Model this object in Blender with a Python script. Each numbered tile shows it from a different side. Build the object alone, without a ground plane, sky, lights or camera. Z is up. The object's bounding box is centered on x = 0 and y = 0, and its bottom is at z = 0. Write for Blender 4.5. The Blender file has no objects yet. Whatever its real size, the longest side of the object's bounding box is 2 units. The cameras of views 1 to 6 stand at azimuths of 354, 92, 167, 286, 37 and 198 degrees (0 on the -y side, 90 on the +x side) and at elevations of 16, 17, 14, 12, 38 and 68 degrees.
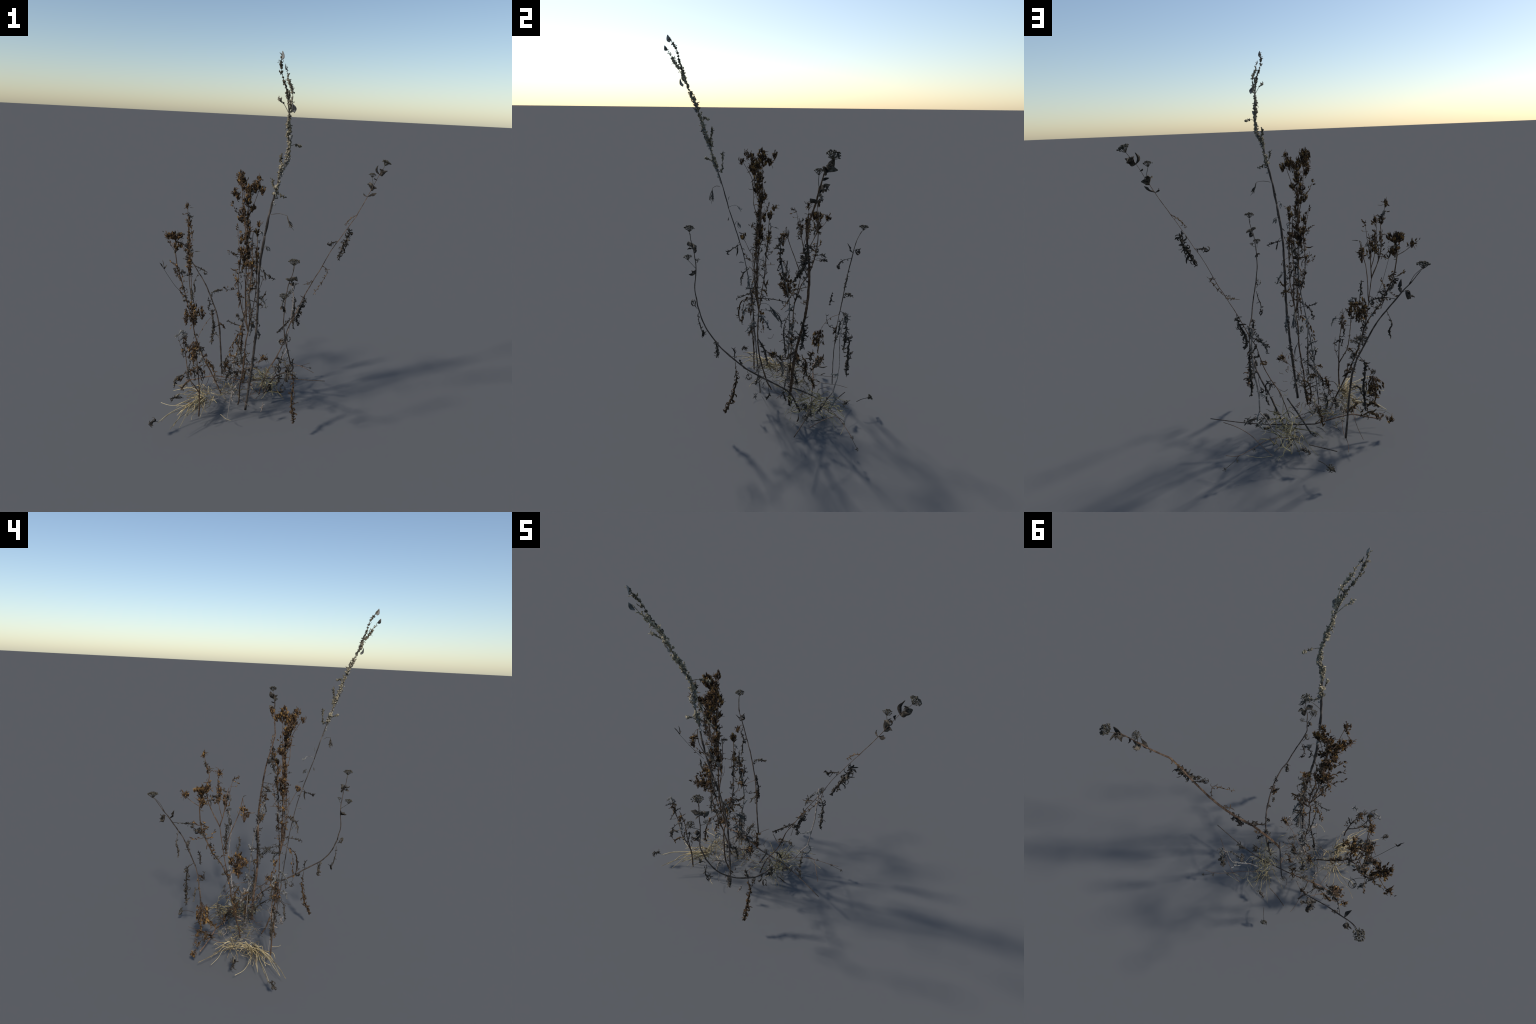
"""A clump of dried weeds: a tall seed spike, brown-budded weeds, flat-topped
umbel weeds with curled dark leaves, straw-coloured grass tufts, lying stalks."""
import bpy, math, random
from mathutils import Vector, Matrix, Quaternion, noise

R = random.Random(417)
V = Vector
COL = bpy.context.scene.collection


# ------------------------------------------------------------------ materials
def material(name, dark, mid, light, scale=60.0, rough=0.85, spec=0.15, per_piece=0.0,
             translucent=0.0, fine=900.0, stretch=(1, 1, 1)):
    m = bpy.data.materials.new(name)
    m.use_nodes = True
    nt = m.node_tree
    N, L = nt.nodes, nt.links
    N.clear()
    out = N.new('ShaderNodeOutputMaterial')
    b = N.new('ShaderNodeBsdfPrincipled')
    tc = N.new('ShaderNodeTexCoord')
    mp = N.new('ShaderNodeMapping')
    mp.inputs['Scale'].default_value = stretch
    L.new(tc.outputs['Object'], mp.inputs['Vector'])
    n1 = N.new('ShaderNodeTexNoise')
    n1.inputs['Scale'].default_value = scale
    n1.inputs['Detail'].default_value = 4
    n1.inputs['Roughness'].default_value = 0.65
    L.new(mp.outputs['Vector'], n1.inputs['Vector'])
    fac = n1.outputs['Fac']
    if per_piece:
        oi = N.new('ShaderNodeObjectInfo')
        a = N.new('ShaderNodeMath'); a.operation = 'SUBTRACT'
        L.new(oi.outputs['Random'], a.inputs[0]); a.inputs[1].default_value = 0.5
        c = N.new('ShaderNodeMath'); c.operation = 'MULTIPLY_ADD'
        L.new(a.outputs[0], c.inputs[0]); c.inputs[1].default_value = per_piece
        L.new(fac, c.inputs[2])
        fac = c.outputs[0]
    cr = N.new('ShaderNodeValToRGB')
    e = cr.color_ramp.elements
    e[0].position, e[0].color = 0.32, (*dark, 1)
    e[1].position, e[1].color = 0.70, (*light, 1)
    k = e.new(0.5); k.color = (*mid, 1)
    L.new(fac, cr.inputs['Fac'])
    n2 = N.new('ShaderNodeTexNoise')
    n2.inputs['Scale'].default_value = fine
    n2.inputs['Detail'].default_value = 2
    L.new(mp.outputs['Vector'], n2.inputs['Vector'])
    bp = N.new('ShaderNodeBump')
    bp.inputs['Strength'].default_value = 0.5
    bp.inputs['Distance'].default_value = 0.002
    L.new(n2.outputs['Fac'], bp.inputs['Height'])
    L.new(cr.outputs['Color'], b.inputs['Base Color'])
    L.new(bp.outputs['Normal'], b.inputs['Normal'])
    b.inputs['Roughness'].default_value = rough
    b.inputs['Specular IOR Level'].default_value = spec
    if translucent:
        t = N.new('ShaderNodeBsdfTranslucent')
        L.new(cr.outputs['Color'], t.inputs['Color'])
        mx = N.new('ShaderNodeMixShader')
        mx.inputs[0].default_value = translucent
        L.new(b.outputs[0], mx.inputs[1]); L.new(t.outputs[0], mx.inputs[2])
        L.new(mx.outputs[0], out.inputs['Surface'])
    else:
        L.new(b.outputs[0], out.inputs['Surface'])
    return m


M = dict(
    grey_stem=material('grey_bark', (.028, .024, .021), (.064, .053, .046), (.15, .122, .10), 45, stretch=(1, 1, .3)),
    brown_stem=material('brown_bark', (.042, .027, .019), (.095, .060, .038), (.20, .14, .095), 35, stretch=(1, 1, .3)),
    umber_stem=material('umber_bark', (.030, .019, .013), (.075, .047, .031), (.16, .112, .078), 40),
    dark_stem=material('dark_bark', (.030, .024, .020), (.065, .050, .040), (.13, .10, .08), 40),
    pale_stem=material('bleached_bark', (.12, .10, .09), (.22, .19, .17), (.38, .35, .32), 45),
    straw=material('straw', (.13, .095, .05), (.34, .262, .135), (.60, .49, .28), 30, rough=.6, spec=.3, per_piece=.35),
    green_straw=material('greenish_straw', (.10, .08, .042), (.30, .24, .115), (.56, .46, .25), 40, rough=.6, spec=.3, per_piece=.35),
    debris=material('grey_litter', (.05, .042, .036), (.13, .105, .085), (.30, .26, .22), 40, per_piece=.4),
    red_twig=material('reddish_twig', (.055, .034, .024), (.125, .080, .056), (.24, .165, .12), 40),
    dark_leaf=material('shrivelled_leaf', (.020, .017, .014), (.048, .040, .032), (.13, .11, .085), 55, per_piece=.2),
    brown_leaf=material('brown_leaf', (.026, .017, .011), (.072, .044, .023), (.19, .115, .052), 60, per_piece=.25),
    grey_leaf=material('grey_leaf', (.055, .052, .048), (.12, .115, .105), (.30, .29, .27), 60, per_piece=.25),
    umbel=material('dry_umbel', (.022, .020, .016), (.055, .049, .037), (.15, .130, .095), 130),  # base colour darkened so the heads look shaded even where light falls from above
    seed=material('pale_seed', (.040, .036, .027), (.15, .130, .092), (.40, .345, .24), 90, per_piece=.2),
)


def bud_material():
    """Dark calyx; the papery tip of each bud (its local z) is tan to orange."""
    m = material('dry_bud', (.014, .009, .006), (.038, .023, .013), (.10, .055, .025), 3.5, per_piece=.25, fine=25)
    nt = m.node_tree
    N, L = nt.nodes, nt.links
    b = next(n for n in N if n.type == 'BSDF_PRINCIPLED')
    base = b.inputs['Base Color'].links[0].from_socket
    tc = next(n for n in N if n.type == 'TEX_COORD')
    sx = N.new('ShaderNodeSeparateXYZ')
    L.new(tc.outputs['Object'], sx.inputs[0])
    oi = N.new('ShaderNodeObjectInfo')
    sh = N.new('ShaderNodeMath'); sh.operation = 'MULTIPLY_ADD'
    L.new(oi.outputs['Random'], sh.inputs[0]); sh.inputs[1].default_value = .75
    L.new(sx.outputs['Z'], sh.inputs[2])
    mr = N.new('ShaderNodeMapRange')
    L.new(sh.outputs[0], mr.inputs['Value'])
    mr.inputs['From Min'].default_value = 1.0
    mr.inputs['From Max'].default_value = 1.75
    mr.inputs['To Max'].default_value = 1.0
    tip = N.new('ShaderNodeValToRGB')
    tip.color_ramp.elements[0].color = (.17, .085, .030, 1)
    tip.color_ramp.elements[1].color = (.46, .27, .085, 1)
    L.new(oi.outputs['Random'], tip.inputs['Fac'])
    mx = N.new('ShaderNodeMix'); mx.data_type = 'RGBA'
    L.new(mr.outputs[0], mx.inputs['Factor'])
    L.new(base, mx.inputs['A']); L.new(tip.outputs['Color'], mx.inputs['B'])
    L.new(mx.outputs['Result'], b.inputs['Base Color'])
    return m


M['bud'] = bud_material()
M['small_bud'] = material('small_bud', (.012, .008, .005), (.042, .025, .014), (.40, .225, .08), 90)

# ------------------------------------------------------------------ mesh tools
class Mesh:
    def __init__(self):
        self.v, self.f = [], []

    def obj(self, name, mat, parent, kind=None, smooth=True):
        me = bpy.data.meshes.new(name)
        me.from_pydata([tuple(p) for p in self.v], [], self.f)
        me.materials.append(M[mat])
        if smooth:
            me.polygons.foreach_set('use_smooth', [True] * len(me.polygons))
        me.update()
        return place(me, name, parent, kind)


def place(me, name, parent, kind=None, matrix=None):
    o = bpy.data.objects.new(name, me)
    COL.objects.link(o)
    o.parent = parent
    if matrix is not None:
        o.matrix_local = matrix
    if kind:
        o["kind"] = kind
    return o


def spline(pts, per=6):
    """Catmull-Rom through hand-placed control points."""
    p = [V(q) for q in pts]
    if len(p) == 2:
        return [p[0].lerp(p[1], i / per) for i in range(per + 1)]
    e = [p[0] * 2 - p[1]] + p + [p[-1] * 2 - p[-2]]
    out = []
    for i in range(1, len(e) - 2):
        a, b, c, d = e[i - 1], e[i], e[i + 1], e[i + 2]
        for k in range(per):
            t = k / per
            out.append(0.5 * ((2 * b) + (c - a) * t + (2 * a - 5 * b + 4 * c - d) * t * t
                              + (3 * b - a - 3 * c + d) * t ** 3))
    out.append(p[-1])
    return out


def frame(t, hint=None):
    t = t.normalized()
    h = hint if hint is not None else (V((0, 0, 1)) if abs(t.z) < .9 else V((1, 0, 0)))
    a = (h - t * h.dot(t))
    if a.length < 1e-5:
        a = t.orthogonal()
    a.normalize()
    return a, t.cross(a)


def tube(m, pts, r0, r1=None, sides=6, flat=1.0, hint=None, lump=0.0, cap=True):
    """Round or flattened stalk along pts; wide axis follows hint."""
    r1 = r0 if r1 is None else r1
    n = len(pts)
    base = len(m.v)
    for i, p in enumerate(pts):
        t = (pts[min(i + 1, n - 1)] - pts[max(i - 1, 0)])
        if t.length < 1e-7:
            t = V((0, 0, 1))
        a, b = frame(t, hint)
        r = r0 + (r1 - r0) * i / (n - 1)
        if lump:
            r *= 1 + lump * noise.noise(p * 70)
        for k in range(sides):
            w = 2 * math.pi * k / sides
            m.v.append(p + a * (r * math.cos(w)) + b * (r * flat * math.sin(w)))
    for i in range(n - 1):
        for k in range(sides):
            k2 = (k + 1) % sides
            q = base + i * sides
            m.f.append((q + k, q + k2, q + sides + k2, q + sides + k))
    if cap:
        m.f.append(tuple(base + k for k in reversed(range(sides))))
        m.f.append(tuple(base + (n - 1) * sides + k for k in range(sides)))


def ribbon(m, pts, width, hint, fold=.35, tip=.15, twist=0.0, peak=.45):
    """Thin dried blade with a creased midrib and a real thickness of 0.6 mm."""
    n = len(pts)
    base = len(m.v)
    th = .0006
    for i, p in enumerate(pts):
        t = pts[min(i + 1, n - 1)] - pts[max(i - 1, 0)]
        if t.length < 1e-7:
            t = V((0, 0, 1))
        h = hint
        if twist:
            h = Quaternion(t.normalized(), twist * i / n) @ hint
        a, b = frame(t, h)
        u = i / (n - 1)
        w = u / peak if u < peak else (1 - u) / (1 - peak)
        w = width * (tip + (1 - tip) * math.sin(max(0, min(1, w)) * math.pi / 2))
        for s in (1, -1):
            o = b * (th * s)
            m.v += [p - a * w + b * (w * fold) + o, p + o, p + a * w + b * (w * fold) + o]
    for i in range(n - 1):
        q = base + i * 6
        for s in (0, 1):
            m.f += [(q + s, q + s + 1, q + 7 + s, q + 6 + s),
                    (q + 3 + s + 1, q + 3 + s, q + 9 + s, q + 9 + s + 1)]
        m.f += [(q, q + 6, q + 9, q + 3), (q + 2, q + 5, q + 11, q + 8)]
    q = base
    m.f.append((q, q + 3, q + 4, q + 5, q + 2, q + 1))
    q = base + (n - 1) * 6
    m.f.append((q, q + 1, q + 2, q + 5, q + 4, q + 3))


def blob(m, c, r, squash=(1, 1, 1), rough=.35, rng=R):
    """Small irregular grain: an 8-sided, 3-ring lump."""
    base = len(m.v)
    ax = V((rng.uniform(-1, 1), rng.uniform(-1, 1), rng.uniform(-1, 1)))
    q = Quaternion(ax.normalized() if ax.length > .1 else V((0, 0, 1)), rng.uniform(0, 6.28))
    S = 6
    def pt(v):
        k = r * (1 + rng.uniform(-rough, rough))
        v = q @ v
        return c + V((v.x * squash[0], v.y * squash[1], v.z * squash[2])) * k
    m.v.append(pt(V((0, 0, -1))))
    for ph in (-.75, .0, .75):
        for k in range(S):
            w = 2 * math.pi * (k + (.5 if ph == 0 else 0)) / S
            m.v.append(pt(V((math.cos(w) * math.cos(ph), math.sin(w) * math.cos(ph), math.sin(ph)))))
    m.v.append(pt(V((0, 0, 1))))
    for k in range(S):
        k2 = (k + 1) % S
        m.f.append((base, base + 1 + k2, base + 1 + k))
        for j in range(2):
            a = base + 1 + j * S
            m.f.append((a + k, a + k2, a + S + k2, a + S + k))
        m.f.append((base + 1 + 2 * S + k, base + 1 + 2 * S + k2, base + 1 + 3 * S))


def rdir(up=0.0, rng=R):
    while True:
        v = V((rng.uniform(-1, 1), rng.uniform(-1, 1), rng.uniform(-1, 1)))
        if .1 < v.length < 1:
            v.normalize()
            v.z += up
            return v.normalized()


# ------------------------------------------------------------------ the clump
clump = bpy.data.objects.new('dry_weed_clump', None)
COL.objects.link(clump)
clump["label"] = "clump of dried brown weeds with seed heads and straw grass"
clump["category"] = "dry plant"


def stem(branches, mat, sides=8, name='stem'):
    """One plant's woody skeleton. branches: (points, r_start, r_end[, flat, hint])."""
    m = Mesh()
    for b in branches:
        pts = spline(b[0])
        pts = [p + V((noise.noise(p * 25), noise.noise(p * 25 + V((9, 0, 0))), 0)) * .002 for p in pts]
        flat = b[3] if len(b) > 3 else 1.0
        hint = V(b[4]) if len(b) > 4 else None
        tube(m, pts, b[1], b[2], sides, flat, hint, lump=.35)
    return m.obj(name, mat, clump)


# --- shared bud meshes -------------------------------------------------------
def make_bud(i):
    """Spindle calyx with torn, spreading sepal tips. Unit length along +z."""
    rng = random.Random(50 + i)
    m = Mesh()
    S = 6
    prof = [(0, .05), (.12, .15), (.35, .25), (.6, .24), (.78, .18)]
    base = 0
    for z, r in prof:
        for k in range(S):
            w = 2 * math.pi * k / S + z
            rr = r * rng.uniform(.75, 1.25)
            m.v.append(V((math.cos(w) * rr, math.sin(w) * rr, z + rng.uniform(-.03, .03))))
    for i2 in range(len(prof) - 1):
        for k in range(S):
            k2 = (k + 1) % S
            q = i2 * S
            m.f.append((q + k, q + k2, q + S + k2, q + S + k))
    m.f.append(tuple(reversed(range(S))))
    q = (len(prof) - 1) * S
    c = len(m.v)
    m.v.append(V((0, 0, .72)))
    for k in range(S):
        k2 = (k + 1) % S
        w = 2 * math.pi * (k + .5) / S + .78
        sp = rng.uniform(.1, .42)
        t = len(m.v)
        m.v.append(V((math.cos(w) * sp, math.sin(w) * sp, rng.uniform(.9, 1.2))))
        m.f += [(q + k, q + k2, t), (q + k2, c, t), (c, q + k, t)]
    me = bpy.data.meshes.new('flower_bud')
    me.from_pydata([tuple(p) for p in m.v], [], m.f)
    me.materials.append(M['bud'])
    me.update()
    return me


BUDS = [make_bud(i) for i in range(5)]
BUD_QUEUE = []


def bud(parent, pos, d, size):
    q = V((0, 0, 1)).rotation_difference(d) @ Quaternion((0, 0, 1), R.uniform(0, 6.28))
    w = R.uniform(.62, 1.0)
    mat = Matrix.LocRotScale(pos, q, V((size * w, size * w, size)))
    BUD_QUEUE.append((size * w, R.choice(BUDS), parent, mat))


def set_buds():
    """The 300 largest buds are objects of their own; the small rest is joined per plant."""
    BUD_QUEUE.sort(key=lambda q: -q[0])
    for sz, me, par, mat in BUD_QUEUE[:300]:
        place(me, 'flower_bud', par, None, mat)
    rest = {}
    for sz, me, par, mat in BUD_QUEUE[300:]:
        m = rest.setdefault(par.name, (par, Mesh()))[1]
        b = len(m.v)
        m.v += [mat @ v.co for v in me.vertices]
        m.f += [tuple(b + i for i in p.vertices) for p in me.polygons]
    for par, m in rest.values():
        m.obj('small_buds', 'small_bud', par, 'stuff', smooth=False)


def bud_head(parent, c, size, n, up=.9, length=.014, mat='brown_stem', root=None, dirn=None, wisps=9):
    """A tuft: twiggy rays from root fan out to spiky buds around centre c."""
    c = V(c)
    size = V(size) if not isinstance(size, (int, float)) else V((size, size, size))
    root = V(root) if root is not None else c - V((0, 0, size.z * 1.2))
    tw = Mesh()
    n = int(n * 1.7 + .5)
    size = size * 1.08
    for i in range(n):
        d = rdir(0)
        p = c + V((d.x * size.x, d.y * size.y, d.z * size.z)) * R.uniform(.15, 1) ** .6
        ax = (p - root)
        ax = (ax.normalized() + V((0, 0, up)) + rdir() * .5) if dirn is None else (V(dirn) + rdir() * .55)
        ax.normalize()
        L = length * R.uniform(.9, 1.7)
        bud(parent, p - ax * L * .5, ax, L)
        mid = root.lerp(p, .6) + rdir() * .006
        if i % 2 == 0:
            tube(tw, spline([root + rdir() * .004, mid, p - ax * L * .45], 3), .0012, .0008, 4)
    for i in range(wisps):
        d = rdir(.2)
        p = c + V((d.x * size.x, d.y * size.y, d.z * size.z)) * R.uniform(.4, 1.15)
        e = p + rdir(.2) * R.uniform(.012, .03)
        ribbon(tw, spline([p, p.lerp(e, .5) + rdir() * .006, e], 3), R.uniform(.001, .0028), rdir())
    tw.obj('bud_stalk', mat, parent, 'stuff')


def bud_spray(parent, path, n, length=.013, spread=.010, mat='brown_stem', r=.0014, droop=0.0):
    """Buds set along a side twig."""
    pts = spline(path, 5)
    m = Mesh()
    tube(m, pts, r, r * .6, 5)
    m.obj('side_twig', mat, parent)
    for i in range(n):
        u = (i + R.uniform(.2, .8)) / n
        k = min(int((.25 + .75 * u) * (len(pts) - 1)), len(pts) - 2)
        t = (pts[k + 1] - pts[k]).normalized()
        d = (t + rdir() * .8 + V((0, 0, -droop))).normalized()
        bud(parent, pts[k] + rdir() * spread * R.uniform(.1, 1), d, length * R.uniform(.7, 1.3))


# --- leaves ------------------------------------------------------------------
def curl_path(p, d, axis, length, turns, n=9):
    """Strand that starts along d and winds up into a ring."""
    pts = [p.copy()]
    d = d.normalized()
    for i in range(n):
        d = Quaternion(axis, turns * 6.28 / n * (.5 + i / n)) @ d
        p = p + d * (length / n)
        pts.append(p.copy())
    return pts


def shrivelled_leaf(parent, path, width=.012, n=14, mat='dark_leaf', curl=.7, rib=.0016, blade=.0022):
    """Feathery leaf dried into a twisted rope: a rib with curled leaflets."""
    pts = spline(path, 7)
    m = Mesh()
    tube(m, pts, rib, rib * .6, 5)
    k0 = len(pts) // 4
    body = [p + V((noise.noise(p * 90), noise.noise(p * 90 + V((5, 0, 0))), 0)) * width * .5 for p in pts[k0:]]
    if len(body) > 3 and blade > .0019:
        for s in (1, -1):
            ribbon(m, body, width * .36, rdir(), fold=.9 * s, tip=.3, twist=R.uniform(-5, 5))
    n = int(n * 1.35)
    for i in range(n):
        u = .12 + .88 * (i + R.uniform(0, .9)) / n
        k = min(int(u * (len(pts) - 1)), len(pts) - 2)
        t = (pts[k + 1] - pts[k]).normalized()
        d = (rdir() * 1.1 + t * .6).normalized()
        L = width * R.uniform(1.4, 3.0) * math.sin(.45 + 2.35 * u) * 1.2
        pth = curl_path(pts[k], d, rdir(), max(L, .016), R.uniform(.35, curl + .35), 10)
        ribbon(m, pth, blade * R.uniform(.6, 1.5), rdir(), fold=.5, tip=.35, twist=R.uniform(-2, 2))
    return m.obj('leaf', mat, parent)


def ring_leaf(parent, c, r, mat='dark_leaf', root=None, w=.0028):
    """Leaf rolled into an open hoop with ragged inner shreds."""
    c = V(c)
    m = Mesh()
    ax = rdir()
    a, b = frame(ax)
    s = R.uniform(.6, .95)
    loop = [c + a * (r * math.cos(x * .5)) + b * (r * s * math.sin(x * .5)) for x in range(0, 12)]
    w *= 1.35
    ribbon(m, loop, w, ax, fold=.3, tip=.4)
    for i in range(8):
        p = R.choice(loop)
        ribbon(m, curl_path(p, (c - p) + rdir() * r, rdir(), r * R.uniform(.7, 1.5), R.uniform(.1, .6), 6),
               w * R.uniform(.4, .8), rdir(), tip=.3)
    if root is not None:
        root = V(root)
        tube(m, spline([root, root.lerp(loop[0], .5) + rdir() * .006, loop[0]], 4), .0013, .001, 5)
    return m.obj('leaf', mat, parent)


def blade_leaf(parent, base, tip, width=.007, mat='dark_leaf', sag=.006, fold=.5, twist=.6, name='leaf'):
    base, tip = V(base), V(tip)
    m = Mesh()
    mid = base.lerp(tip, .5) + rdir() * sag
    ribbon(m, spline([base, mid, tip], 6), width, rdir(), fold=fold, tip=.12, twist=twist)
    return m.obj(name, mat, parent)


def finger_leaf(parent, base, mid, tip, mat='grey_leaf', n=7, spread=.02, w=.0022):
    """Deeply cut leaf: an arched petiole ending in hanging fingers."""
    base, mid, tip = V(base), V(mid), V(tip)
    m = Mesh()
    tube(m, spline([base, base.lerp(mid, .55) + V((0, 0, .006)), mid], 5), .0014, .0011, 5)
    for i in range(n):
        e = tip + rdir() * spread * R.uniform(.3, 1)
        s = mid.lerp(tip, R.uniform(0, .45)) + rdir() * .003
        ribbon(m, spline([s, s.lerp(e, .5) + rdir() * .006, e], 4), w * R.uniform(.7, 1.5), rdir(), fold=.4, twist=1)
    return m.obj('leaf', mat, parent)


def umbel(parent, base, c, radius, n=26, dome=.35, mat='umbel', name='umbel', tilt=(0, 0, 1), stalk=.0014):
    """Flat-topped flower head: rays from the stalk to a crust of tiny florets."""
    base, c = V(base), V(c)
    t = V(tilt).normalized()
    a, b = frame(t)
    n = int(n * 1.9)
    hub = c - t * radius * .8
    m = Mesh()
    tube(m, spline([base, base.lerp(hub, .5) + rdir() * .003, hub], 4), stalk, stalk * .8, 5)
    for i in range(n):
        rr = radius * math.sqrt((i + .5) / n)
        w = i * 2.399
        p = c + a * rr * math.cos(w) + b * rr * math.sin(w) + t * (radius * dome * (1 - (rr / radius) ** 2))
        p += rdir() * radius * .12
        blob(m, p, radius * R.uniform(.09, .16), (1, 1, .75), .5)
        if i % 3 == 0:
            tube(m, [hub, hub.lerp(p, .5) - t * radius * .06, p], .0009, .0008, 4, cap=False)
    return m.obj(name, mat, parent)


def grain_spike(parent, path, n, r=.0055, spread=.008, mat='seed', taper=.5, start=0.0):
    """Knotted seed spike: clusters of rough grains packed along a stalk."""
    pts = spline(path, 6)
    m = Mesh()
    tube(m, pts, .0016, .001, 5)
    knots = [start + (1 - start) * R.random() for _ in range(max(2, n // 7))]
    for i in range(int(n * 1.5)):
        u = R.choice(knots) + R.gauss(0, .35 / len(knots))
        if i % 4 == 0:
            u = start + (1 - start) * R.random()
        u = min(max(u, start), 1)
        x = u * (len(pts) - 1)
        k = min(int(x), len(pts) - 2)
        p = pts[k].lerp(pts[k + 1], x - k)
        s = 1 - (1 - taper) * u
        p = p + rdir() * spread * s * R.uniform(.1, 1.15)
        blob(m, p, r * s * R.uniform(.4, .95), (1, 1, 1.15), .5)
        if i % 5 == 0:
            e = p + rdir(.3) * r * R.uniform(1.5, 3)
            ribbon(m, spline([p, p.lerp(e, .5) + rdir() * r * .5, e], 3), r * R.uniform(.25, .6), rdir())
    return m.obj('seed_spike', mat, parent, 'stuff')


# =============================================================== tall seed spike
T_AXIS = [(-.125, -.100, .082), (-.116, -.108, .20), (-.103, -.120, .36), (-.095, -.130, .494), (-.090, -.140, .60),
          (-.090, -.155, .737), (-.096, -.185, .905), (-.098, -.214, 1.009), (-.086, -.265, 1.176),
          (-.070, -.297, 1.307), (-.049, -.328, 1.417), (-.039, -.353, 1.513), (-.016, -.364, 1.553),
          (-.013, -.381, 1.614), (-.021, -.405, 1.68), (-.027, -.432, 1.736), (-.044, -.468, 1.83)]
T_TIP = [(-.044, -.468, 1.83), (-.063, -.487, 1.878), (-.080, -.497, 1.92), (-.088, -.518, 1.955), (-.089, -.536, 1.985)]
T_TIP2 = [(-.030, -.445, 1.77), (-.026, -.480, 1.835), (-.040, -.500, 1.87), (-.056, -.523, 1.90), (-.069, -.549, 1.943)]
tall = stem([(T_AXIS[:9], .0070, .0060, .38, (1, 0, 0)), (T_AXIS[8:], .0060, .0026, .45, (1, 0, 0))], 'grey_stem', name='stem')
grain_spike(tall, T_TIP, 46, .0062, .008)
grain_spike(tall, T_TIP2, 60, .0062, .010)
grain_spike(tall, T_AXIS[8:], 210, .0062, .0125, start=.22, taper=.85)
grain_spike(tall, [V(p) + V((.004, -.004, 0)) for p in T_AXIS[9:14]], 50, .0055, .010, mat='grey_leaf', taper=1)
grain_spike(tall, [(.0, -.292, 1.372), (-.045, -.288, 1.40), (-.062, -.289, 1.43), (-.068, -.290, 1.458)], 40, .0058, .007)
grain_spike(tall, [(-.030, -.345, 1.515), (-.040, -.338, 1.55), (-.038, -.334, 1.585)], 36, .0062, .008)
for a, b in (((-.012, -.385, 1.62), (.050, -.34, 1.62)), ((-.055, -.32, 1.39), (-.062, -.375, 1.434)),
             ((-.03, -.44, 1.76), (-.086, -.477, 1.823)), ((-.02, -.37, 1.56), (-.045, -.335, 1.49))):
    a, b = V(a), V(b)
    grain_spike(tall, [a, a.lerp(b, .5) + V((0, 0, .008)), b], 9, .0042, .003, start=.55, taper=1)
    grain_spike(tall, [b - (b - a) * .15, b], 8, .005, .005, taper=1)
# broad bract-like flakes caught on the spike
for c, d, w, L in (((-.018, -.471, 1.783), (-.3, -.3, .8), .011, .040), ((-.010, -.412, 1.66), (.2, -.5, .6), .009, .034),
                   ((-.089, -.540, 1.982), (0, -.25, 1), .010, .034), ((-.068, -.552, 1.938), (-.4, -.3, .7), .008, .03),
                   ((-.02, -.365, 1.54), (-.2, .1, .8), .008, .03), ((-.05, -.33, 1.41), (-.3, -.1, .7), .007, .028)):
    c, d = V(c), V(d).normalized()
    blade_leaf(tall, c - d * L * .5, c + d * L * .5, w, 'grey_leaf', .004, .35, .4, 'bract')
finger_leaf(tall, (-.067, -.307, 1.292), (.006, -.333, 1.294), (.033, -.333, 1.235), 'dark_leaf', 9, .018)
finger_leaf(tall, (-.085, -.27, 1.18), (-.10, -.222, 1.19), (-.10, -.20, 1.17), 'grey_leaf', 5, .015)
finger_leaf(tall, (-.090, -.235, 1.09), (-.07, -.218, 1.112), (-.058, -.210, 1.088), 'grey_leaf', 8, .018)
shrivelled_leaf(tall, [(-.097, -.205, .985), (-.072, -.235, .972), (-.045, -.262, .957), (-.020, -.272, .95)], .006, 10, curl=.3, blade=.003)
finger_leaf(tall, (-.098, -.21, .995), (-.078, -.22, .985), (-.068, -.225, .93), 'dark_leaf', 4, .012)
shrivelled_leaf(tall, [(-.090, -.17, .82), (-.06, -.16, .79), (-.045, -.17, .75)], .010, 8, 'grey_leaf')
shrivelled_leaf(tall, [(-.092, -.135, .58), (-.075, -.09, .58), (-.062, -.06, .545), (-.06, -.045, .51)], .009, 14, 'grey_leaf', .4, blade=.003)
for z in (.30, .36, .42, .55, .66, .74, .88, .95, 1.05, 1.13, 1.22):
    i = min(range(len(T_AXIS)), key=lambda j: abs(T_AXIS[j][2] - z))
    p = V(T_AXIS[i]) + V((0, 0, z - T_AXIS[i][2]))
    e = p + rdir(.1) * R.uniform(.02, .035)
    blade_leaf(tall, p, e, .0025, R.choice(['grey_leaf', 'dark_leaf']), .006)

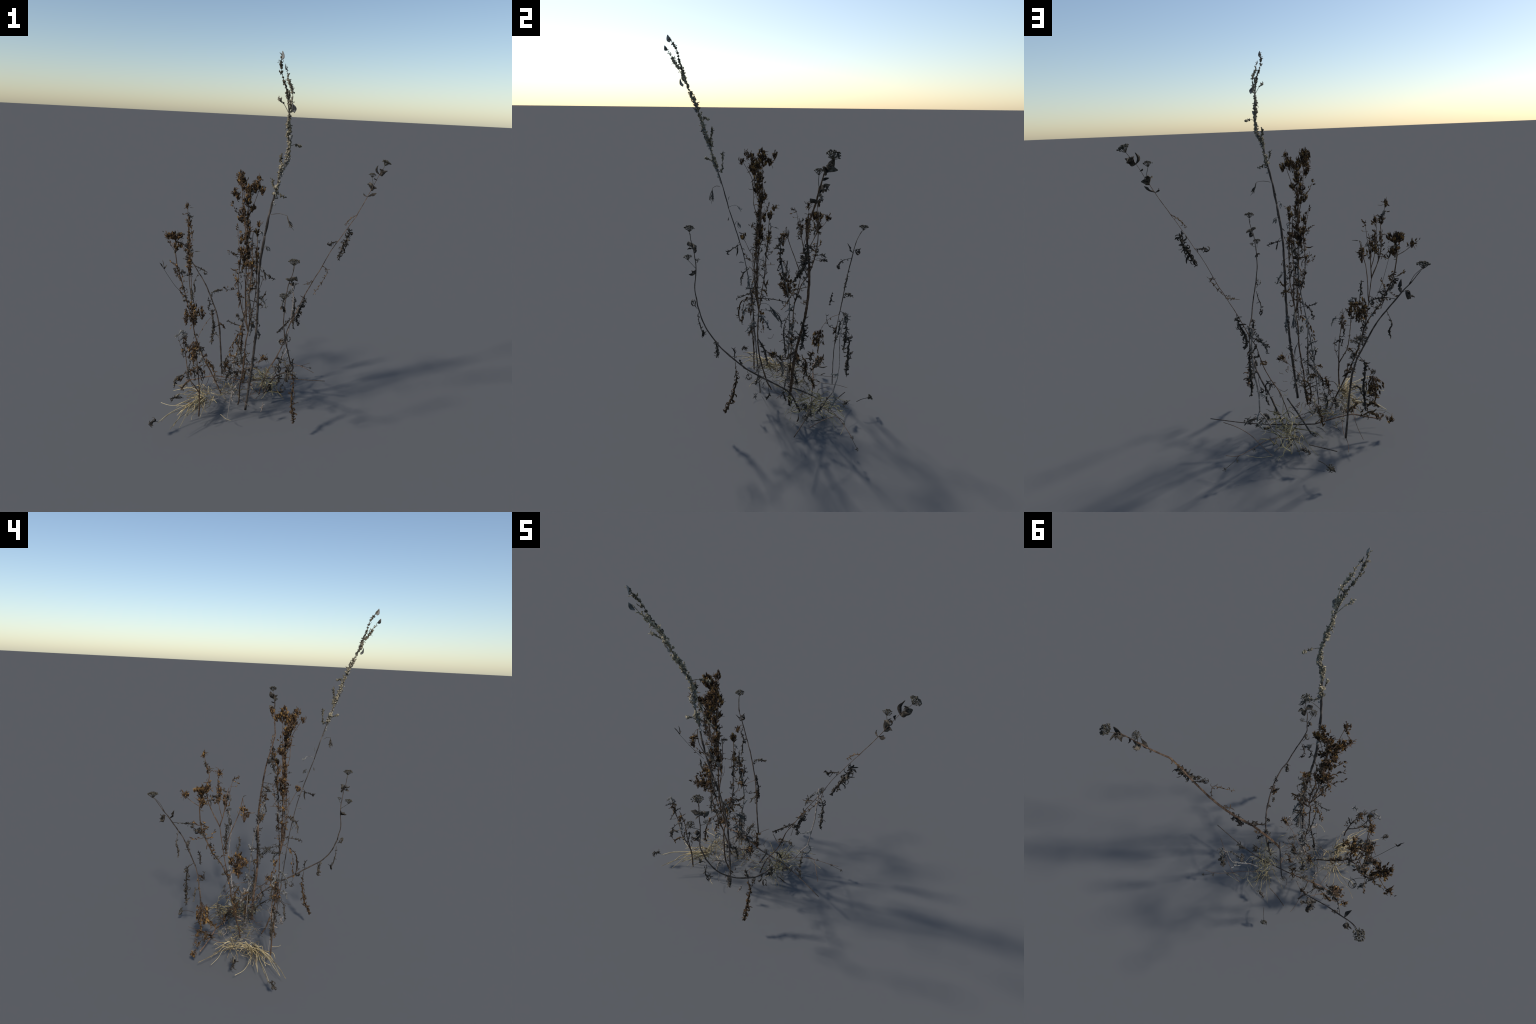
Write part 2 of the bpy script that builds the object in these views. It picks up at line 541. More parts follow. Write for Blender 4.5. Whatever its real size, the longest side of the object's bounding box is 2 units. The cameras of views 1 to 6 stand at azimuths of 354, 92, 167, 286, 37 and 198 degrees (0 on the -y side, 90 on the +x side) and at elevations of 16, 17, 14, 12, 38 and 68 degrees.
# ========================================================= central budded weed
FORK = (-.132, -.110, .587)
C_LEFT = [(-.16, -.11, 1.10), (-.172, -.14, 1.17), (-.178, -.142, 1.225), (-.184, -.15, 1.31), (-.19, -.175, 1.36), (-.20, -.205, 1.41)]
C_MAIN = [FORK, (-.150, -.122, .70), (-.158, -.118, .85), (-.157, -.110, 1.0), (-.160, -.103, 1.12), (-.163, -.108, 1.22), (-.160, -.112, 1.32), (-.148, -.118, 1.40)]
C_RIGHT = [FORK, (-.112, -.095, .70), (-.098, -.080, .80), (-.095, -.072, .92), (-.097, -.062, 1.02), (-.101, -.055, 1.13)]
C_WEST = [FORK, (-.158, -.118, .68), (-.187, -.125, .78), (-.20, -.128, .88), (-.194, -.125, .98), (-.19, -.12, 1.04)]
C_IN = [FORK, (-.128, -.128, .70), (-.138, -.135, .84), (-.125, -.125, .97), (-.13, -.11, 1.06), (-.128, -.10, 1.15)]
central = stem([
    ([(-.165, -.034, .078), (-.160, -.060, .13), (-.163, -.086, .215), (-.156, -.106, .303), (-.146, -.115, .395), (-.144, -.115, .503), FORK], .0042, .0038),
    (C_MAIN, .0032, .0020), (C_RIGHT, .0026, .0018), (C_WEST, .0028, .0018), (C_IN, .0026, .0016),
    (C_LEFT, .0020, .0012),
    ([(-.160, -.103, 1.12), (-.182, -.098, 1.22), (-.192, -.096, 1.33), (-.20, -.10, 1.42)], .0022, .0013),
    ([(-.163, -.108, 1.22), (-.135, -.12, 1.30), (-.112, -.13, 1.38)], .0018, .0012),
    ([(-.19, -.12, 1.04), (-.205, -.10, 1.10), (-.207, -.07, 1.16)], .0016, .0011),
    ([(-.158, -.118, .85), (-.15, -.16, .93), (-.153, -.195, 1.0)], .0016, .0011),
    ([(-.098, -.080, .80), (-.07, -.07, .84), (-.06, -.07, .90)], .0014, .001),
], 'brown_stem', 7)
HEADS = [  # centre, half extents, buds
    ((-.205, -.100, 1.438), (.022, .026, .030), 20), ((-.192, -.092, 1.405), (.020, .024, .022), 12),
    ((-.202, -.035, 1.440), (.010, .012, .022), 7), ((-.192, -.062, 1.405), (.014, .018, .016), 8),
    ((-.208, -.180, 1.440), (.014, .016, .020), 6), ((-.200, -.205, 1.405), (.010, .012, .014), 4),
    ((-.118, -.148, 1.435), (.014, .016, .026), 9), ((-.128, -.130, 1.400), (.026, .024, .028), 20),
    ((-.096, -.140, 1.380), (.014, .014, .018), 8), ((-.165, -.125, 1.380), (.024, .026, .022), 14),
    ((-.238, -.158, 1.372), (.010, .012, .018), 5), ((-.218, -.145, 1.350), (.014, .014, .016), 7),
    ((-.165, -.115, 1.325), (.024, .024, .024), 14), ((-.140, -.110, 1.290), (.016, .020, .022), 8),
    ((-.182, -.130, 1.265), (.020, .020, .020), 9), ((-.190, -.090, 1.225), (.020, .018, .020), 10),
    ((-.165, -.105, 1.200), (.018, .018, .018), 8),
    ((-.101, -.052, 1.145), (.016, .016, .020), 11), ((-.095, -.030, 1.185), (.012, .012, .016), 5),
    ((-.187, -.085, 1.110), (.014, .014, .020), 7), ((-.182, -.105, 1.050), (.024, .028, .018), 16),
    ((-.155, -.105, 1.020), (.018, .018, .018), 9), ((-.155, -.198, 1.012), (.018, .014, .016), 9),
    ((-.168, -.105, .985), (.018, .018, .02), 7),
]
for c, s, n in HEADS:
    bud_head(central, c, s, n)
for k in range(26):     # loose ragged clumps all the way up the bundle
    pts = spline(R.choice([C_MAIN[2:], C_MAIN[3:], C_RIGHT[2:], C_WEST[2:], C_IN[2:], C_LEFT]), 5)
    p = R.choice(pts) + rdir() * R.uniform(.004, .016)
    bud_head(central, p, (.009, .009, .014), R.randint(2, 4), .7, .0125, root=p - V((0, 0, .03)), wisps=5)
bud_spray(central, [(-.170, -.098, 1.22), (-.207, -.092, 1.245), (-.232, -.097, 1.28), (-.248, -.100, 1.315)], 10)
bud_spray(central, [(-.188, -.085, 1.12), (-.200, -.070, 1.15), (-.209, -.058, 1.18)], 6)
bud_spray(central, [(-.19, -.12, 1.035), (-.225, -.145, 1.045), (-.265, -.168, 1.06)], 8)
bud_spray(central, [(-.12, -.13, 1.37), (-.095, -.13, 1.39), (-.080, -.13, 1.40)], 4)
bud_spray(central, [(-.20, -.128, .88), (-.215, -.11, .90), (-.216, -.10, .93)], 5)
bud_spray(central, [(-.197, -.13, .85), (-.235, -.175, .855), (-.262, -.19, .865), (-.275, -.195, .885)], 7)
bud_spray(central, [(-.15, -.13, .665), (-.178, -.185, .645), (-.188, -.205, .56), (-.198, -.207, .49)], 14, .014, .016, droop=1.0)
shrivelled_leaf(central, [(-.16, -.15, .66), (-.17, -.21, .63), (-.175, -.225, .56), (-.18, -.22, .50)], .009, 10, 'brown_leaf')
finger_leaf(central, (-.125, -.10, .64), (-.11, -.05, .635), (-.09, -.005, .565), 'grey_leaf', 9, .028, .003)
# drooping withered tuft under the fork
bud_spray(central, [(-.142, -.112, .57), (-.185, -.10, .57), (-.212, -.095, .50), (-.232, -.085, .41)], 24, .016, .020, droop=1.0)
for i in range(60):   # thin leaflets and side twigs among the stalks
    br = R.choice([C_MAIN, C_RIGHT, C_WEST, C_IN])
    pts = spline(br, 4)
    p = pts[R.randrange(2, len(pts) - 1)] + rdir() * R.uniform(0, .012)
    d = rdir(.5)
    e = p + d * R.uniform(.025, .06)
    if i % 3 == 0:
        bud_spray(central, [p, p.lerp(e, .5) + rdir() * .006, e], R.randint(1, 3), .010, .004, r=.001)
    elif i % 3 == 1:
        blade_leaf(central, p, p + rdir(-.4) * R.uniform(.03, .055), R.uniform(.002, .0045), R.choice(['dark_leaf', 'grey_leaf', 'brown_leaf']), .01, .5, 2)
    else:
        shrivelled_leaf(central, [p, p + rdir(.2) * .02, e + rdir() * .01], .006, 5, R.choice(['dark_leaf', 'grey_leaf', 'brown_leaf']), blade=.0018)
tw = Mesh()   # fine parallel twiglets that thicken the bundle
for i in range(46):
    pts = spline(R.choice([C_MAIN, C_MAIN, C_RIGHT, C_WEST, C_IN]), 5)
    k = R.randrange(2, len(pts) - 6)
    o = rdir(-.1) * R.uniform(.008, .022)
    n = R.randint(4, 6)
    tube(tw, spline([pts[k]] + [pts[k + j] + o * min(1, j / 3) + rdir() * .003 for j in range(2, n, 1)], 3), .0013, .0007, 4)
tw.obj('twiglets', 'brown_stem', central, 'stuff')
shrivelled_leaf(central, [(-.15, -.115, .66), (-.185, -.06, .645), (-.185, .02, .63), (-.183, .062, .615)], .006, 12, curl=.3, blade=.003)
shrivelled_leaf(central, [(-.14, -.12, .70), (-.12, -.16, .70), (-.097, -.198, .69), (-.085, -.23, .68)], .006, 10, curl=.3, blade=.003)
shrivelled_leaf(central, [(-.15, -.12, .62), (-.21, -.10, .63), (-.25, -.09, .645)], .006, 8, curl=.4)
shrivelled_leaf(central, [(-.13, -.10, .60), (-.11, -.03, .60), (-.10, .01, .56), (-.11, .02, .50)], .010, 12, 'grey_leaf')
shrivelled_leaf(central, [(-.10, -.08, .78), (-.06, -.07, .77), (-.035, -.055, .81)], .008, 8, 'brown_leaf')
shrivelled_leaf(central, [(-.10, -.08, .72), (-.07, -.075, .74), (-.05, -.06, .71)], .008, 8, 'brown_leaf')
shrivelled_leaf(central, [(-.15, -.16, .84), (-.14, -.20, .80), (-.13, -.21, .74)], .009, 9, 'dark_leaf')
shrivelled_leaf(central, [(-.15, -.11, .47), (-.17, -.14, .50), (-.18, -.19, .44)], .012, 10, 'grey_leaf')
blade_leaf(central, (-.145, -.115, .42), (-.11, -.07, .36), .005, 'dark_leaf', .01)
blade_leaf(central, (-.10, -.07, .95), (-.092, -.055, .90), .006, 'dark_leaf', .012, .7, 2)

# ================================================= far-leaning umbel weed (+x)
Y_AXIS = [(-.030, .071, .080), (-.008, .074, .162), (.024, .080, .251), (.066, .082, .328), (.102, .088, .415), (.128, .100, .508),
          (.165, .113, .590), (.220, .131, .712), (.265, .137, .800), (.309, .139, .884), (.351, .137, .978), (.392, .131, 1.052),
          (.445, .119, 1.146), (.481, .113, 1.207), (.509, .125, 1.255), (.546, .143, 1.325), (.568, .149, 1.364),
          (.599, .161, 1.426), (.613, .167, 1.454), (.635, .180, 1.485)]
leaning = stem([(Y_AXIS[:8], .0080, .0062, .30, (0, 1, 0)), (Y_AXIS[7:14], .0062, .0042, .24, (0, 1, 0)), (Y_AXIS[13:], .0042, .0020, .35, (0, 1, 0))], 'umber_stem', 8)
umbel(leaning, (.613, .167, 1.454), (.655, .192, 1.520), .026, 30, tilt=(.5, .1, 1))
umbel(leaning, (.577, .152, 1.385), (.566, .149, 1.452), .020, 22, tilt=(.1, 0, 1))
for b, t, w in (((.613, .167, 1.452), (.610, .20, 1.50), .014), ((.613, .167, 1.45), (.655, .155, 1.475), .015), ((.62, .17, 1.46), (.645, .21, 1.465), .014),
                ((.568, .149, 1.364), (.570, .192, 1.402), .015), ((.565, .147, 1.36), (.60, .15, 1.375), .012),
                ((.546, .143, 1.325), (.59, .118, 1.352), .012), ((.546, .143, 1.325), (.53, .16, 1.345), .004),
                ((.60, .16, 1.42), (.59, .185, 1.43), .006)):
    blade_leaf(leaning, b, t, w, 'dark_leaf', .008, .6, 1.2)
ring_leaf(leaning, (.628, .183, 1.478), .013)
ring_leaf(leaning, (.572, .180, 1.388), .012)
shrivelled_leaf(leaning, [(.490, .118, 1.222), (.455, .123, 1.195), (.422, .125, 1.158)], .009, 7, 'brown_leaf', blade=.0014)
shrivelled_leaf(leaning, [(.447, .122, 1.146), (.453, .119, 1.097), (.420, .108, 1.027), (.392, .071, .961)], .015, 34, blade=.0034)
shrivelled_leaf(leaning, [(.399, .134, 1.058), (.365, .122, 1.052), (.337, .105, 1.044)], .008, 6, blade=.0022)
ring_leaf(leaning, (.340, .106, 1.046), .014)
shrivelled_leaf(leaning, [(.318, .137, .905), (.336, .075, .891), (.300, .05, .83), (.247, .019, .761)], .010, 12, 'brown_leaf', blade=.0017)
shrivelled_leaf(leaning, [(.27, .137, .805), (.245, .13, .80), (.215, .12, .79)], .010, 7, 'brown_leaf', blade=.0015)
shrivelled_leaf(leaning, [(.225, .131, .718), (.217, .125, .666), (.185, .127, .582), (.197, .116, .525)], .013, 30, blade=.0034)
shrivelled_leaf(leaning, [(.169, .125, .601), (.135, .105, .565), (.095, .085, .53), (.061, .067, .498)], .008, 18, blade=.0026)
ring_leaf(leaning, (.130, .075, .46), .020, root=(.115, .095, .46))
ring_leaf(leaning, (.100, .10, .43), .018, 'brown_leaf')
shrivelled_leaf(leaning, [(.06, .082, .32), (.09, .10, .31), (.10, .11, .27)], .010, 9)
shrivelled_leaf(leaning, [(.03, .08, .27), (.055, .05, .28), (.07, .04, .23)], .010, 8, 'debris')

# ======================================================== arching umbel weed (-y)
A_AXIS = [(.010, .130, .050), (.030, .105, .115), (.059, .072, .198), (.085, .010, .255), (.105, -.048, .299), (.115, -.110, .338), (.118, -.165, .373),
          (.114, -.223, .420), (.098, -.290, .474), (.075, -.334, .516), (.054, -.386, .587), (.026, -.422, .682),
          (.009, -.436, .773), (.011, -.426, .878), (.020, -.434, .975), (.033, -.442, 1.028), (.039, -.449, 1.075)]
arching = stem([(A_AXIS[:7], .0050, .0042), (A_AXIS[6:12], .0042, .0032), (A_AXIS[11:], .0032, .0014)], 'dark_stem', 7)
umbel(arching, (.036, -.446, 1.05), (.038, -.449, 1.098), .025, 30, dome=.45)
umbel(arching, (.030, -.438, 1.0), (.034, -.440, 1.012), .012, 10, name='umbel')
umbel(arching, (.012, -.428, .88), (-.005, -.470, .935), .022, 24, dome=.4)
umbel(arching, (.014, -.428, .91), (.036, -.411, .934), .013, 12)
for b, t, w in (((.03, -.44, 1.00), (.002, -.465, 1.02), .016), ((.03, -.44, 1.0), (.062, -.41, 1.012), .016),
                ((.03, -.44, .99), (.045, -.425, .97), .013), ((.03, -.44, .99), (.028, -.465, .985), .008),
                ((.011, -.428, .86), (.0, -.452, .865), .014), ((.011, -.428, .86), (.012, -.465, .845), .007)):
    blade_leaf(arching, b, t, w, 'dark_leaf', .006, .5, .8)
ring_leaf(arching, (.005, -.447, .688), .018, root=(.022, -.425, .66))
shrivelled_leaf(arching, [(.024, -.419, .64), (.015, -.42, .59), (.003, -.415, .549), (.008, -.398, .493)], .007, 8, blade=.002)
ring_leaf(arching, (.006, -.400, .51), .014)
shrivelled_leaf(arching, [(.078, -.330, .515), (.070, -.322, .485), (.076, -.314, .440), (.07, -.32, .41)], .012, 16, blade=.0028)
shrivelled_leaf(arching, [(.114, -.223, .42), (.111, -.221, .458), (.108, -.23, .48)], .008, 8)
shrivelled_leaf(arching, [(.115, -.218, .405), (.124, -.212, .325), (.122, -.228, .222), (.128, -.255, .16), (.132, -.272, .108)], .013, 34, 'brown_leaf', blade=.0036)
ring_leaf(arching, (.095, -.147, .312), .016, root=(.116, -.150, .365))
ring_leaf(arching, (.095, -.046, .195), .018, root=(.10, -.045, .295))
shrivelled_leaf(arching, [(.118, -.165, .37), (.09, -.19, .38), (.075, -.20, .40)], .008, 6)
for p, q in (((.07, .03, .24), (.075, .05, .16)), ((.11, -.10, .33), (.10, -.11, .27)), ((.04, .09, .15), (.02, .06, .10))):
    shrivelled_leaf(arching, [p, V(p).lerp(V(q), .5) + V((.01, 0, 0)), q], .010, 8)

# ============================================= side umbel weed, leaning (-x, +y)
S_AXIS = [(-.250, .330, .078), (-.258, .330, .16), (-.266, .331, .275), (-.280, .342, .422), (-.299, .356, .509), (-.334, .375, .594), (-.368, .392, .676),
          (-.404, .407, .737), (-.473, .440, .839), (-.514, .460, .894), (-.540, .488, .950)]
side = stem([(S_AXIS[:5], .0058, .0048, .45, (1, 0, 0)), (S_AXIS[4:8], .0046, .0034, .7, (1, 0, .4)), (S_AXIS[7:], .0034, .0016),
             ([(-.505, .456, .885), (-.520, .475, .93), (-.540, .50, .965)], .0014, .0010)], 'dark_stem', 7)
umbel(side, (-.540, .488, .950), (-.543, .505, .985), .027, 30, dome=.3)
ring_leaf(side, (-.493, .470, .842), .020, root=(-.478, .442, .845), w=.005)
blade_leaf(side, (-.475, .44, .84), (-.492, .405, .895), .009, 'dark_leaf', .006)
shrivelled_leaf(side, [(-.455, .43, .812), (-.427, .378, .807), (-.40, .36, .80), (-.378, .345, .786)], .008, 8, blade=.0022)
ring_leaf(side, (-.375, .345, .78), .014, w=.003)
shrivelled_leaf(side, [(-.42, .412, .755), (-.447, .410, .69), (-.44, .40, .65), (-.452, .395, .61)], .009, 9, blade=.0024)
shrivelled_leaf(side, [(-.34, .378, .60), (-.322, .40, .632), (-.29, .412, .64), (-.262, .416, .64)], .010, 20, blade=.0028)
shrivelled_leaf(side, [(-.305, .36, .53), (-.322, .394, .495), (-.313, .402, .403), (-.318, .40, .33), (-.324, .398, .258)], .013, 32, blade=.0034)
shrivelled_leaf(side, [(-.355, .315, .63), (-.347, .308, .589), (-.352, .30, .545)], .009, 9, blade=.0028)
shrivelled_leaf(side, [(-.285, .345, .45), (-.255, .33, .43), (-.238, .323, .41)], .011, 8, 'brown_leaf')
shrivelled_leaf(side, [(-.27, .335, .35), (-.31, .345, .36), (-.337, .343, .30)], .009, 8)
shrivelled_leaf(side, [(-.28, .342, .43), (-.31, .30, .43), (-.33, .28, .50)], .008, 6, blade=.0016)
bud_spray(side, [(-.300, .356, .51), (-.36, .31, .46), (-.41, .27, .38), (-.43, .255, .31)], 4, .014, .01)
bud_head(side, (-.440, .250, .285), (.045, .040, .060), 30, up=-.8, length=.017, root=(-.42, .262, .35))
shrivelled_leaf(side, [(-.43, .255, .33), (-.445, .25, .25), (-.44, .25, .18)], .010, 10, 'brown_leaf')

# ================================================== bushy budded weed on the left
B_AXIS = [(-.262, .070, .085), (-.285, .070, .14), (-.331, .079, .236), (-.378, .082, .329), (-.410, .088, .413), (-.436, .092, .499), (-.446, .110, .560),
          (-.472, .135, .63), (-.493, .180, .692), (-.525, .215, .796), (-.546, .228, .865), (-.556, .232, .957), (-.555, .228, 1.015)]
F_STEM = [(-.442, .098, .53), (-.452, .115, .62), (-.456, .135, .72), (-.460, .152, .830)]
bushy = stem([
    (B_AXIS, .0042, .0026), (F_STEM, .0024, .0022),
    ([(-.460, .152, .83), (-.471, .199, .92), (-.476, .222, .98), (-.479, .225, 1.046), (-.478, .214, 1.109), (-.485, .234, 1.179), (-.486, .245, 1.217)], .0032, .0012),
    ([(-.460, .152, .83), (-.466, .130, .915), (-.467, .118, 1.01), (-.462, .108, 1.05)], .0030, .0016),
    ([(-.466, .130, .915), (-.458, .110, 1.0), (-.452, .090, 1.10)], .0018, .0010),
    ([(-.465, .140, .88), (-.476, .158, .96), (-.480, .168, 1.04), (-.476, .162, 1.13)], .0020, .0010),
    ([(-.455, .128, .70), (-.465, .095, .79), (-.468, .065, .865), (-.458, .045, .93), (-.445, .036, 1.0)], .0028, .0020),
    ([(-.442, .10, .53), (-.438, .08, .58), (-.434, .058, .64)], .0022, .0014),
    ([(-.556, .232, .957), (-.585, .27, .99), (-.602, .29, 1.018)], .0018, .0012),
    ([(-.445, .036, 1.0), (-.458, .03, .985), (-.465, .02, .95)], .0014, .001),
], 'brown_stem', 7)
for c, s, n, up in (((-.555, .224, 1.045), (.042, .040, .020), 34, .9), ((-.602, .290, 1.022), (.020, .018, .014), 9, .7),
                    ((-.550, .226, .985), (.018, .018, .030), 12, .8), ((-.525, .235, .985), (.014, .014, .016), 6, .9),
                    ((-.434, .056, .645), (.052, .046, .048), 32, -.2), ((-.388, .040, .625), (.020, .020, .026), 8, -.6), ((-.430, .006, .640), (.018, .020, .018), 7, -.3), ((-.436, .050, .595), (.024, .024, .030), 14, -1),
                    ((-.480, .030, .615), (.012, .012, .045), 12, -1), ((-.465, .018, .925), (.020, .024, .040), 18, -.7),
                    ((-.478, .222, 1.135), (.012, .012, .016), 4, .8), ((-.486, .245, 1.217), (.010, .010, .014), 4, .9),
                    ((-.476, .162, 1.13), (.008, .008, .012), 4, 1)):
    bud_head(bushy, c, s, n, up, .0155 if n > 20 else .0135)
bud_spray(bushy, [(-.605, .288, 1.02), (-.618, .30, 1.03), (-.628, .305, 1.04)], 3, .016)
bud_spray(bushy, [(-.546, .228, .85), (-.565, .245, .86), (-.590, .248, .885)], 7)
bud_spray(bushy, [(-.52, .21, .78), (-.528, .25, .768), (-.532, .29, .772)], 6)
bud_spray(bushy, [(-.515, .205, .77), (-.515, .178, .785), (-.512, .165, .82)], 7)
bud_spray(bushy, [(-.56, .23, .95), (-.585, .20, 1.0), (-.60, .18, 1.03)], 4)
bud_spray(bushy, [(-.51, .20, .74), (-.52, .18, .72), (-.505, .165, .67)], 8, .012)
bud_spray(bushy, [(-.48, .15, .65), (-.485, .11, .69), (-.48, .10, .72)], 6, .011)
shrivelled_leaf(bushy, [(-.435, .058, .68), (-.448, .045, .73), (-.452, .044, .79)], .010, 10)
shrivelled_leaf(bushy, [(-.53, .22, .80), (-.52, .26, .81), (-.50, .275, .80)], .010, 9)
ring_leaf(bushy, (-.47, .27, .79), .020, root=(-.51, .225, .79))
for i in range(14):
    pts = spline(B_AXIS[3:], 4)
    p = R.choice(pts)
    blade_leaf(bushy, p, p + rdir(.1) * R.uniform(.018, .035), R.uniform(.002, .004), R.choice(['dark_leaf', 'brown_leaf']), .008, .6, 1)
for br in (((-.47, .20, .92), (-.47, .22, 1.05)), ((-.46, .12, .90), (-.45, .10, 1.0)), ((-.475, .16, .95), (-.476, .162, 1.1))):
    for i in range(7):
        p = V(br[0]).lerp(V(br[1]), R.random())
        blade_leaf(bushy, p, p + rdir(.6) * R.uniform(.018, .032), R.uniform(.002, .0035), R.choice(['dark_leaf', 'brown_leaf', 'grey_leaf']), .006, .6, 1)
F_LEFT = [(-.460, .152, .83), (-.471, .199, .92), (-.476, .222, .98), (-.479, .225, 1.046), (-.478, .214, 1.109), (-.485, .234, 1.179)]
F_MID = [(-.460, .152, .83), (-.466, .130, .915), (-.467, .118, 1.01), (-.455, .095, 1.09)]
F_UP = [(-.465, .140, .88), (-.476, .158, .96), (-.480, .168, 1.04), (-.476, .162, 1.12)]
for path, n in ((F_LEFT, 9), (F_MID, 9), (F_UP, 9), (B_AXIS[6:11], 22), (B_AXIS[2:7], 20)):
    pts = spline(path, 5)
    for i in range(n):      # withered leaves hugging the stalks
        p = pts[R.randrange(len(pts) // 3 if n == 9 else 0, len(pts))]
        e = p + rdir(.35) * R.uniform(.02, .042)
        mt = R.choice(['dark_leaf', 'dark_leaf', 'brown_leaf', 'grey_leaf'])
        if i % 2:
            shrivelled_leaf(bushy, [p, p.lerp(e, .5) + rdir() * .008, e], .007, 6, mt, blade=.0021)
        else:
            bud_spray(bushy, [p, p.lerp(e, .5) + rdir() * .006, e], R.randint(1, 3), .013, .004, r=.001)
bud_head(bushy, (-.474, .160, 1.02), (.012, .014, .05), 10, .8, .013)
bud_head(bushy, (-.468, .122, .985), (.010, .012, .045), 8, .8, .013)
bud_head(bushy, (-.478, .218, 1.055), (.010, .014, .03), 5, .8, .012)
blade_leaf(bushy, (-.440, .036, 1.0), (-.405, .03, 1.005), .002, 'dark_leaf')
# bare twig with dark pods reaching out to the left
twig = [(-.505, .12, .72), (-.548, .09, .78), (-.585, .06, .85), (-.61, .04, .90)]
tw = Mesh(); tube(tw, spline(twig, 5), .0012, .0009, 5); tw.obj('side_twig', 'dark_stem', bushy)
for d in ((-.63, .03, .935), (-.615, .05, .945), (-.59, .045, .92)):
    blade_leaf(bushy, (-.605, .045, .893), d, .0035, 'dark_leaf', .003, .7)

# ============================================ small forked weed, front left
L_FORK = (-.394, -.155, .230)
L_A = [L_FORK, (-.426, -.154, .281), (-.452, -.158, .325), (-.468, -.160, .423), (-.474, -.165, .487), (-.484, -.174, .541), (-.487, -.170, .60)]
L_B = [L_FORK, (-.401, -.164, .342), (-.406, -.163, .397), (-.415, -.160, .449), (-.424, -.167, .505), (-.435, -.170, .545)]
forked = stem([([(-.394, -.152, .078), (-.393, -.153, .166), L_FORK], .0042, .0040), (L_A, .0032, .0014), (L_B, .0032, .0014),
               ([(-.40, -.162, .33), (-.41, -.17, .40), (-.43, -.19, .50), (-.435, -.20, .55)], .0014, .001)], 'brown_stem', 7)
for i in range(20):
    pts = spline(R.choice([L_A, L_B, L_B]), 5)
    p = pts[R.randrange(len(pts) // 4, len(pts))]
    if i % 3:
        blade_leaf(forked, p, p + rdir(-.2) * R.uniform(.015, .032), R.uniform(.0022, .0042), R.choice(['dark_leaf', 'grey_leaf', 'brown_leaf']), .008, .6, 1.5)
    else:
        shrivelled_leaf(forked, [p, p + rdir(0) * .02, p + rdir(-.7) * .05], .007, 6, R.choice(['dark_leaf', 'grey_leaf']), blade=.002)
bud_head(forked, (-.475, -.168, .565), (.014, .014, .03), 8, -.5, .013)
bud_head(forked, (-.425, -.175, .490), (.020, .022, .045), 11, -.5, .012)
bud_spray(forked, [(-.47, -.162, .46), (-.50, -.17, .53), (-.512, -.17, .58)], 4, .012)
bud_spray(forked, [(-.392, -.154, .26), (-.37, -.15, .33), (-.374, -.155, .40)], 5, .012)
shrivelled_leaf(forked, [(-.43, -.18, .47), (-.45, -.22, .44), (-.458, -.230, .39), (-.455, -.235, .36)], .009, 8, blade=.0022)
shrivelled_leaf(forked, [(-.42, -.17, .50), (-.39, -.21, .49), (-.375, -.218, .44)], .010, 9, 'grey_leaf')
shrivelled_leaf(forked, [(-.44, -.158, .32), (-.475, -.18, .30), (-.50, -.19, .27)], .010, 8, 'brown_leaf')

# ================================================ pale broken stalk at the back
W_AXIS = [(.055, .232, .085), (.069, .237, .104), (.102, .245, .149), (.139, .272, .233), (.164, .288, .277), (.167, .309, .357), (.177, .313, .436),
          (.188, .309, .535), (.191, .307, .608), (.188, .318, .67), (.185, .325, .715)]
broken = stem([(W_AXIS[:6], .0034, .0034), (W_AXIS[5:], .0036, .0050, .5, (1, 0, 0))], 'pale_stem', 7)
shrivelled_leaf(broken, [(.190, .31, .62), (.207, .345, .60), (.21, .35, .52), (.205, .345, .45), (.21, .35, .40)], .013, 32, blade=.0032)
shrivelled_leaf(broken, [(.186, .322, .70), (.16, .31, .665), (.13, .31, .62), (.115, .305, .575)], .010, 16, 'grey_leaf')
shrivelled_leaf(broken, [(.186, .325, .715), (.20, .33, .72), (.19, .34, .68)], .010, 10, 'grey_leaf')
shrivelled_leaf(broken, [(.17, .31, .39), (.15, .30, .37), (.10, .28, .34)], .008, 8, 'grey_leaf')
shrivelled_leaf(broken, [(.14, .272, .235), (.155, .25, .20), (.163, .223, .169), (.17, .21, .15)], .010, 14)
shrivelled_leaf(broken, [(.165, .29, .29), (.18, .30, .24), (.15, .28, .17)], .009, 12, 'grey_leaf')

# bluish-grey dead stalk among the central weeds
D_AXIS = [(-.20, .06, .12), (-.185, .06, .30), (-.165, .062, .48), (-.137, .057, .662), (-.122, .030, .78), (-.121, .003, .90), (-.115, .005, .96), (-.11, -.01, 1.02)]
M['ashen'] = material('ashen_bark', (.06, .055, .05), (.12, .108, .098), (.26, .24, .22), 60)
dead = stem([(D_AXIS[:5], .0028, .0032), (D_AXIS[4:6], .0032, .0060, .45, (0, 1, 0)), (D_AXIS[5:], .0050, .0016, .5, (0, 1, 0))], 'ashen', 7)
for i in range(24):
    pts = spline(D_AXIS[1:], 4)
    p = R.choice(pts)
    shrivelled_leaf(dead, [p, p + rdir(0) * .02, p + rdir(-.3) * .045], .008, 6, R.choice(['dark_leaf', 'grey_leaf', 'dark_leaf', 'brown_leaf']), blade=.002)
bud_spray(dead, [(-.12, .01, .90), (-.13, .03, .86), (-.125, .035, .80)], 6, .012)
shrivelled_leaf(dead, [(-.15, .06, .58), (-.155, .03, .48), (-.15, .035, .38), (-.15, .045, .30)], .010, 22)

# ===================================================== stalks lying on the ground
def lying(path, r0, r1, mat, name='lying_stalk'):
    m = Mesh()
    tube(m, spline(path, 6), r0, r1, 6, lump=.3)
    return m.obj(name, mat, clump)


